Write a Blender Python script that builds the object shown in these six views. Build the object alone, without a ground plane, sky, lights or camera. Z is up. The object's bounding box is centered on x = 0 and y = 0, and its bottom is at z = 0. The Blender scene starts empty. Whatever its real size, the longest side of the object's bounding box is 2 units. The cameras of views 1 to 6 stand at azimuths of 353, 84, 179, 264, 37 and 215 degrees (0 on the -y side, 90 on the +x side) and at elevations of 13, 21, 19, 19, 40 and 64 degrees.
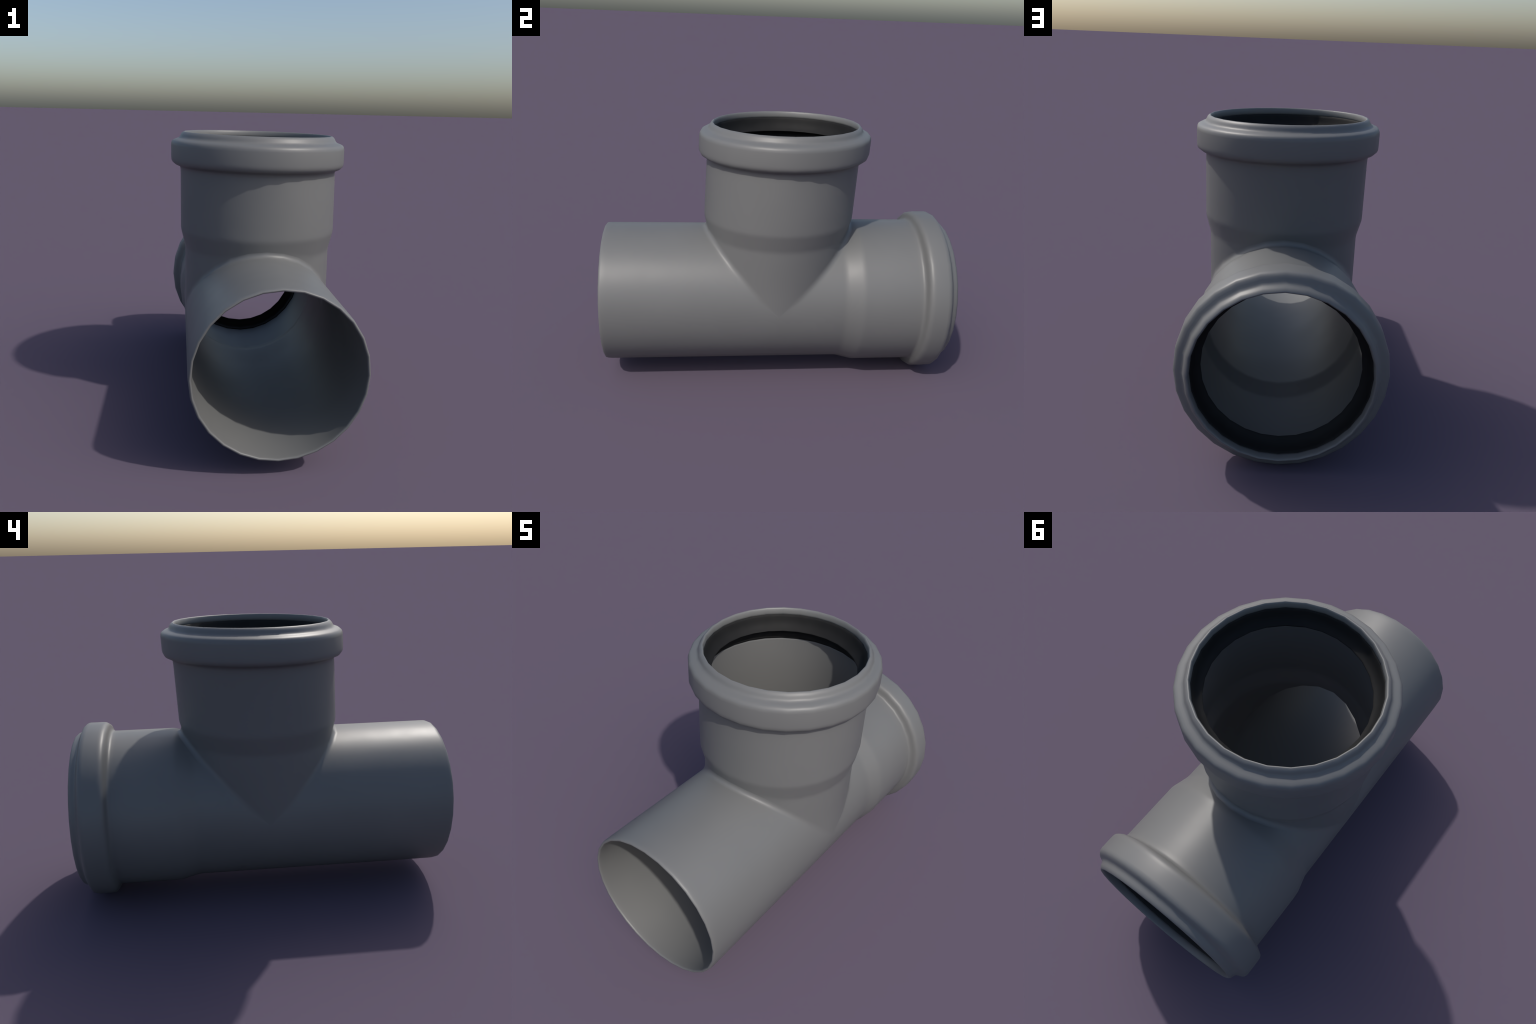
"""Grey push-fit waste pipe tee (87.5 degree branch) with two rubber-sealed sockets.

The wall is one welded surface: an inner and an outer skin, each made of a run
along y and a branch that leans a little towards the run's socket.  The skins
are cut into named parts afterwards; the parts keep the whole body's normals.
"""
import bpy
import math
from mathutils import Vector

# ------------------------------------------------------------------ sizes (m)
SIDES = 28                       # facets round every pipe
AXIS_Z = 0.480                   # height of the run's axis
BRANCH_Y = -0.0185               # where the two axes cross
LEAN = math.radians(2.25)         # branch leans towards +y
SPIGOT_END = -1.0
R_OUT, R_IN = 0.4060, 0.3905     # plain pipe
R_SOCK_OUT, R_SOCK_IN = 0.4308, 0.4160
FILLET_OUT, FILLET_IN = 0.024, 0.006
TAPER_0, TAPER_1 = 0.383, 0.480  # widening from pipe to socket, along the axis
BRANCH_STRETCH = 0.002        # branch collar sits this much further up
RUN_STRETCH = 0.0015          # the run's socket, measured from the same crossing
LEAN_X = 0.003                # the branch is a hair off centre sideways
MOUTH_SHORT = 0.0085          # and its mouth stands this much less proud of the collar
TILT_X, TILT_Y = -0.0125, 0.0067  # the branch socket is very slightly out of level


def cone(a, b, ra, rb):
    """Straight widening from (a, ra) to (b, rb) with slightly eased ends."""
    e = 0.016
    k = (rb - ra) / (b - a)
    up = [(a + e * t, ra + k * e * (t + 1) ** 2 / 4) for t in (-1, -0.5, 0, 0.5, 1)]
    down = [(b + e * t, rb - k * e * (1 - t) ** 2 / 4) for t in (-1, -0.5, 0, 0.5, 1)]
    return up + down


def radius_at(profile, s):
    """Radius of a profile at station s."""
    if s <= profile[0][0]:
        return profile[0][1]
    for (a, ra), (b, rb) in zip(profile, profile[1:]):
        if a <= s <= b:
            return ra + (rb - ra) * (s - a) / (b - a)
    return profile[-1][1]


# outer socket profile: (distance from crossing, radius)
OUT_SOCKET = (
    [(TAPER_0 - 0.024, R_OUT)] + cone(TAPER_0, TAPER_1, R_OUT, R_SOCK_OUT)
    + [(0.506, R_SOCK_OUT), (0.785, R_SOCK_OUT),
       (0.8050, 0.4308), (0.8125, 0.4318), (0.8185, 0.4345), (0.8230, 0.4392), (0.8270, 0.4465),
       (0.8305, 0.4550), (0.8340, 0.4630), (0.8385, 0.4695), (0.8450, 0.4750), (0.8530, 0.4782),
       (0.8620, 0.4796), (0.8730, 0.4800),
       (0.9360, 0.4800), (0.9480, 0.4783), (0.9580, 0.4735), (0.9650, 0.4650),
       (0.9705, 0.4540), (0.9745, 0.4440), (0.9785, 0.4375), (0.9840, 0.4330),
       (0.9900, 0.4300), (0.9985, 0.4270), (1.0065, 0.4230), (1.0120, 0.4175), (1.0150, 0.4135),
       (1.0165, 0.4105)])
# inner socket profile, from the bore to the same mouth edge
IN_SOCKET = (
    [(TAPER_0 - 0.034, R_IN)] + cone(TAPER_0 - 0.010, TAPER_1 - 0.012, R_IN, R_SOCK_IN)
    + [(0.502, R_SOCK_IN), (0.815, R_SOCK_IN), (0.826, 0.4168), (0.8310, 0.4215), (0.8370, 0.4400),
       (0.8490, 0.4560), (0.8630, 0.4610), (0.9400, 0.4610), (0.9560, 0.4540), (0.9640, 0.4350),
       (0.9700, 0.4110), (0.9750, 0.4040), (0.9860, 0.4025), (0.9980, 0.4030), (1.0080, 0.4045),
       (1.0140, 0.4072), (1.0165, 0.4105)])
# spigot tip: (y, radius) from outer pipe, round the lip, to the bore
SPIGOT_OUT = [(-0.960, R_OUT), (-0.982, R_OUT - 0.0004), (-0.991, R_OUT - 0.0014),
              (-0.9965, R_OUT - 0.0034), (-0.9992, R_OUT - 0.0058), (-1.0, R_OUT - 0.0085)]
SPIGOT_IN = [(-0.970, R_IN), (-0.990, R_IN), (-0.9970, R_IN + 0.0012), (-0.9995, R_IN + 0.0040),
             (-1.0, R_OUT - 0.0085)]

SLOPE = math.tan(LEAN)


class Skin:
    """Welded mesh: vertices are shared by position, faces carry a part name."""

    def __init__(self):
        self.verts, self.index, self.faces, self.part = [], {}, [], []

    def vert(self, co):
        key = tuple(round(c, 5) for c in co)
        if key not in self.index:
            self.index[key] = len(self.verts)
            self.verts.append(co)
        return self.index[key]

    def quad(self, cos, part, flip):
        ids = []
        for co in cos:
            i = self.vert(co)
            if i not in ids:
                ids.append(i)
        if len(ids) < 3:
            return
        if flip:
            ids.reverse()
        self.faces.append(ids)
        self.part.append(part)

    def strip(self, col_a, col_b, parts, flip):
        """Faces between two columns of points; parts[i] names the i-th step."""
        for i in range(len(col_a) - 1):
            self.quad((col_a[i], col_b[i], col_b[i + 1], col_a[i + 1]), parts[i], flip)


def angle(k):
    return 2 * math.pi * k / SIDES


def run_point(k, y, r):
    a = angle(k)
    sag = -0.002 * min(1.0, max(0.0, (0.84 - y) / 0.06))      # the pipe hangs a little low in its collar
    return Vector((r * math.cos(a), y, AXIS_Z + r * math.sin(a) + sag))


def branch_point(k, s, r):
    """s up the sheared branch (its rings stay level); k turns from +x towards +y."""
    a = angle(k)
    x, y = r * math.cos(a), r * math.sin(a)
    w = min(1.0, max(0.0, (s - 0.46) / 0.30))
    up = w * (TILT_X * x + TILT_Y * y) - MOUTH_SHORT * min(1.0, max(0.0, (s - 0.962) / 0.045))
    x += LEAN_X * min(1.0, max(0.0, s / 0.45)) * (1.0 - 0.9 * min(1.0, max(0.0, (s - 0.78) / 0.05)))
    y += 0.003 * min(1.0, max(0.0, (s - 0.78) / 0.05))       # collar a touch off the tube's axis
    return Vector((x, BRANCH_Y + s * SLOPE + y, AXIS_Z + s + up))


def run_shift(s):
    return RUN_STRETCH if s > 0.6 else 0.0


def part_of(s, run):
    kind = "run" if run else "branch"
    if s < TAPER_0 - 0.001:
        return "run_pipe" if run else "branch_pipe"
    return kind + ("_collar" if s >= 0.799 else "_socket")


def build_skin(skin, r, fillet, spigot, socket, flip):
    spigot_y = [y for y, _ in reversed(spigot)]
    spigot_r = [q for _, q in reversed(spigot)]
    # ---- run, spigot side, full turn
    def spigot_col(k):
        return [run_point(k, y, q) for y, q in zip(spigot_y, spigot_r)] + \
               [run_point(k, y, r) for y in (-0.80, -0.60, -0.50)]
    for k in range(SIDES):
        a, b = spigot_col(k), spigot_col((k + 1) % SIDES)
        skin.strip(a, b, ["run_pipe"] * (len(a) - 1), flip)

    # ---- upper half and branch: every column bends from run to branch
    tapered = sum(1 for s, _ in socket if s < 0.5)

    def ease(start):
        """Spacing that squeezes the taper's stations in beyond a late crease."""
        return min(0.004, max(0.0005, (0.490 - start) / (tapered + 1)))

    def branch_socket(k, start):
        pts = []
        for i, (s, q) in enumerate(socket):
            s2 = s if s < 0.6 else s + BRANCH_STRETCH
            if s < 0.5:
                s2 = max(s2, start + ease(start) * (i + 1))
                q = radius_at(socket, s2)
            pts.append(branch_point(k, s2, q))
        return pts

    def run_socket(k, start):
        pts = []
        for i, (s, q) in enumerate(socket):
            s2 = s
            if s < 0.5:
                s2 = max(s, start + ease(start) * (i + 1))
                q = radius_at(socket, s2)
            pts.append(run_point(k, BRANCH_Y + s2 + run_shift(s), q))
        return pts

    def branch_neck(k, s):
        return branch_point(k, s, radius_at(socket, s))

    def run_neck(k, s):
        return run_point(k, BRANCH_Y + s, radius_at(socket, s))

    def corner(k, side):
        """Column from the run, round the fillet, up the branch; k in 0..half."""
        bend = max(0.0, math.sin(angle(k)))
        kb = k if side > 0 else (SIDES - k) % SIDES       # branch facet
        rho = fillet * min(1.0, r * bend / 0.08)
        r_run = r_br = r
        for _ in range(4):                                # tapers already begun at the crease
            s_c = r_run * bend
            y_c = BRANCH_Y + side * r_br * bend + s_c * SLOPE
            r_br = radius_at(socket, s_c + rho)
            if side > 0:
                r_run = radius_at(socket, y_c - BRANCH_Y + rho)
        p_run = run_point(k, y_c + side * rho, r_run)
        p_mid = run_point(k, y_c, r_run)
        p_mid.x = 0.5 * (p_mid.x + branch_point(kb, s_c, r_br).x)
        p_br = branch_point(kb, s_c + rho, r_br)
        arc = []
        n = 5
        for i in range(n + 1):
            t = i / n
            # circular-ish blend between the two tangents
            w = (1 - t) ** 2, 2 * t * (1 - t), t ** 2
            arc.append(p_run * w[0] + p_mid * w[1] + p_br * w[2])
        return arc, kb, s_c + rho, abs(y_c - BRANCH_Y) + rho

    half = SIDES // 2
    cols_back, cols_front = [], []
    for k in range(half + 1):
        # spigot side (-y)
        arc, kb, s0, y0 = corner(k, -1)
        first = BRANCH_Y - y0
        start = [run_point(k, -0.50, r), run_point(k, min(-0.47, first - 0.02), r)]
        mids = [run_point(k, start[1].y + (first - start[1].y) * t, r) for t in (0.33, 0.66, 0.92)]
        neck_end = max(socket[0][0], s0 + 0.5 * ease(s0))
        necks = [branch_neck(kb, s0 + (neck_end - s0) * t) for t in (0.08, 0.35, 0.7)]
        col = start + mids + arc + necks + branch_socket(kb, s0)
        cols_back.append(col)
        # socket side (+y)
        arc, kb, s0, y0 = corner(k, 1)
        neck_end = max(socket[0][0], s0 + 0.5 * ease(s0))
        run_end = max(socket[0][0], y0 + 0.5 * ease(y0))
        run_necks = [run_neck(k, y0 + (run_end - y0) * t) for t in (0.7, 0.35, 0.08)]
        necks = [branch_neck(kb, s0 + (neck_end - s0) * t) for t in (0.08, 0.35, 0.7)]
        col = list(reversed(run_socket(k, y0))) + run_necks + arc + necks + branch_socket(kb, s0)
        cols_front.append(col)
    # ---- run, lower half: the same stations as the columns at the branch's side tips
    def low_col(k):
        ys = [-0.50, -0.47] + [-0.47 + (BRANCH_Y + 0.47) * t for t in (0.33, 0.66, 0.92)] + [BRANCH_Y] \
            + [BRANCH_Y + socket[0][0] * t for t in (0.08, 0.35, 0.7)]
        return [run_point(k, y, r) for y in ys] + [run_point(k, BRANCH_Y + s + run_shift(s), q) for s, q in socket]
    low_parts = ["run_pipe"] * 9 + [part_of(s, True) for s, _ in socket[:-1]]
    for k in range(half, SIDES):
        skin.strip(low_col(k), low_col((k + 1) % SIDES), low_parts, flip)
    sock_parts = [part_of(s, True) for s, _ in socket[:-1]]
    br_parts = [part_of(s, False) for s, _ in socket[:-1]]
    back_parts = ["run_pipe"] * 7 + ["branch_pipe"] * 7 + br_parts
    front_parts = list(reversed(sock_parts)) + ["run_pipe"] * 6 + ["branch_pipe"] * 7 + br_parts
    for k in range(half):
        assert len(cols_back[k]) - 1 <= len(back_parts) and len(cols_front[k]) - 1 <= len(front_parts)
        skin.strip(cols_back[k], cols_back[k + 1], back_parts, flip)
        skin.strip(cols_front[k], cols_front[k + 1], front_parts, not flip)


skin = Skin()
build_skin(skin, R_OUT, FILLET_OUT, SPIGOT_OUT, OUT_SOCKET, True)
build_skin(skin, R_IN, FILLET_IN, SPIGOT_IN, IN_SOCKET, False)


# ------------------------------------------------------------------ materials
def plastic_material():
    m = bpy.data.materials.new("grey_polypropylene")
    m.use_nodes = True
    nt = m.node_tree
    bsdf = nt.nodes["Principled BSDF"]
    tc = nt.nodes.new("ShaderNodeTexCoord")
    big = nt.nodes.new("ShaderNodeTexNoise")
    big.inputs["Scale"].default_value = 2.2
    big.inputs["Detail"].default_value = 3.0
    ramp = nt.nodes.new("ShaderNodeValToRGB")
    ramp.color_ramp.elements[0].position = 0.3
    ramp.color_ramp.elements[1].position = 0.7
    ramp.color_ramp.elements[0].color = (0.132, 0.134, 0.133, 1)
    ramp.color_ramp.elements[1].color = (0.141, 0.143, 0.142, 1)
    fine = nt.nodes.new("ShaderNodeTexNoise")
    fine.inputs["Scale"].default_value = 90.0
    fine.inputs["Detail"].default_value = 2.0
    sheen = nt.nodes.new("ShaderNodeTexNoise")          # uneven gloss, hand-sized patches
    sheen.inputs["Scale"].default_value = 5.0
    sheen.inputs["Detail"].default_value = 2.0
    rough = nt.nodes.new("ShaderNodeMapRange")
    rough.inputs["To Min"].default_value = 0.41
    rough.inputs["To Max"].default_value = 0.53
    bump = nt.nodes.new("ShaderNodeBump")
    bump.inputs["Strength"].default_value = 0.01
    bump.inputs["Distance"].default_value = 0.002
    L = nt.links.new
    L(tc.outputs["Object"], big.inputs["Vector"])
    L(tc.outputs["Object"], fine.inputs["Vector"])
    L(big.outputs["Fac"], ramp.inputs["Fac"])
    L(ramp.outputs["Color"], bsdf.inputs["Base Color"])
    L(sheen.outputs["Fac"], rough.inputs["Value"])
    L(tc.outputs["Object"], sheen.inputs["Vector"])
    L(rough.outputs["Result"], bsdf.inputs["Roughness"])
    L(fine.outputs["Fac"], bump.inputs["Height"])
    L(bump.outputs["Normal"], bsdf.inputs["Normal"])
    bsdf.inputs["Specular IOR Level"].default_value = 0.46
    return m


def rubber_material():
    m = bpy.data.materials.new("black_rubber")
    m.use_nodes = True
    nt = m.node_tree
    bsdf = nt.nodes["Principled BSDF"]
    tc = nt.nodes.new("ShaderNodeTexCoord")
    n = nt.nodes.new("ShaderNodeTexNoise")
    n.inputs["Scale"].default_value = 14.0
    n.inputs["Detail"].default_value = 4.0
    ramp = nt.nodes.new("ShaderNodeValToRGB")
    ramp.color_ramp.elements[0].position = 0.35
    ramp.color_ramp.elements[1].position = 0.75
    ramp.color_ramp.elements[0].color = (0.0085, 0.0085, 0.0085, 1)
    ramp.color_ramp.elements[1].color = (0.0115, 0.0115, 0.0115, 1)
    L = nt.links.new
    L(tc.outputs["Object"], n.inputs["Vector"])
    L(n.outputs["Fac"], ramp.inputs["Fac"])
    L(ramp.outputs["Color"], bsdf.inputs["Base Color"])
    bsdf.inputs["Roughness"].default_value = 0.7
    bsdf.inputs["Specular IOR Level"].default_value = 0.22
    return m


PLASTIC, RUBBER = plastic_material(), rubber_material()

# ------------------------------------------------------------------ objects
scene = bpy.context.scene.collection
tee = bpy.data.objects.new("pipe_tee", None)
tee["label"] = "grey plastic drain pipe tee with two rubber-sealed sockets"
tee["category"] = "pipe fitting"
scene.objects.link(tee)

whole = bpy.data.meshes.new("whole")
whole.from_pydata([tuple(v) for v in skin.verts], [], skin.faces)
whole.update()
normals = [n.vector.copy() for n in whole.vertex_normals]


def region(name, wanted, parent):
    remap, verts, faces, nrm = {}, [], [], []
    for face, part in zip(skin.faces, skin.part):
        if part != wanted:
            continue
        ids = []
        for i in face:
            if i not in remap:
                remap[i] = len(verts)
                verts.append(tuple(skin.verts[i]))
                nrm.append(normals[i])
            ids.append(remap[i])
        faces.append(ids)
    me = bpy.data.meshes.new(name)
    me.from_pydata(verts, [], faces)
    me.update()
    for p in me.polygons:
        p.use_smooth = True
    me.normals_split_custom_set_from_vertices(nrm)
    me.materials.append(PLASTIC)
    ob = bpy.data.objects.new(name, me)
    scene.objects.link(ob)
    ob.parent = parent
    return ob


run = region("run_pipe", "run_pipe", tee)
branch = region("branch_pipe", "branch_pipe", tee)
run_socket = region("socket", "run_socket", tee)
branch_socket = region("socket", "branch_socket", tee)
region("collar", "run_collar", run_socket)
region("collar", "branch_collar", branch_socket)
bpy.data.meshes.remove(whole)

# rubber seal: (distance from crossing, radius), a bead, a groove and a slanting lip
SEAL = [(0.9765, 0.4085), (0.9750, 0.4035), (0.9710, 0.4005), (0.9600, 0.3980), (0.9450, 0.3948),
        (0.9300, 0.3903), (0.9170, 0.3833), (0.9075, 0.3750), (0.9010, 0.3672), (0.8975, 0.3630), (0.8950, 0.3628),
        (0.8940, 0.3650), (0.8975, 0.3740), (0.8970, 0.3860), (0.8930, 0.3980), (0.8850, 0.4075),
        (0.8720, 0.4120), (0.8560, 0.4115), (0.8420, 0.4095), (0.8330, 0.4100), (0.8285, 0.4130),
        (0.8275, 0.4175), (0.8310, 0.4230), (0.8370, 0.4390), (0.8490, 0.4545), (0.8630, 0.4590),
        (0.9400, 0.4590), (0.9550, 0.4520), (0.9630, 0.4350)]


def seal(point, shift, parent):
    verts, faces = [], []
    n = len(SEAL)
    for k in range(SIDES):
        for s, r in SEAL:
            verts.append(tuple(point(k, s + shift, r)))
    for k in range(SIDES):
        for i in range(n):
            a, b = k * n + i, k * n + (i + 1) % n
            c, d = ((k + 1) % SIDES) * n + (i + 1) % n, ((k + 1) % SIDES) * n + i
            faces.append((a, b, c, d))
    me = bpy.data.meshes.new("rubber_seal")
    me.from_pydata(verts, [], faces)
    me.update()
    import bmesh
    bm = bmesh.new()
    bm.from_mesh(me)
    bmesh.ops.recalc_face_normals(bm, faces=bm.faces)
    bm.to_mesh(me)
    bm.free()
    for p in me.polygons:
        p.use_smooth = True
    me.materials.append(RUBBER)
    ob = bpy.data.objects.new("rubber_seal", me)
    scene.objects.link(ob)
    ob.parent = parent


seal(lambda k, s, r: run_point(k, BRANCH_Y + s, r), RUN_STRETCH, run_socket)
seal(branch_point, BRANCH_STRETCH, branch_socket)
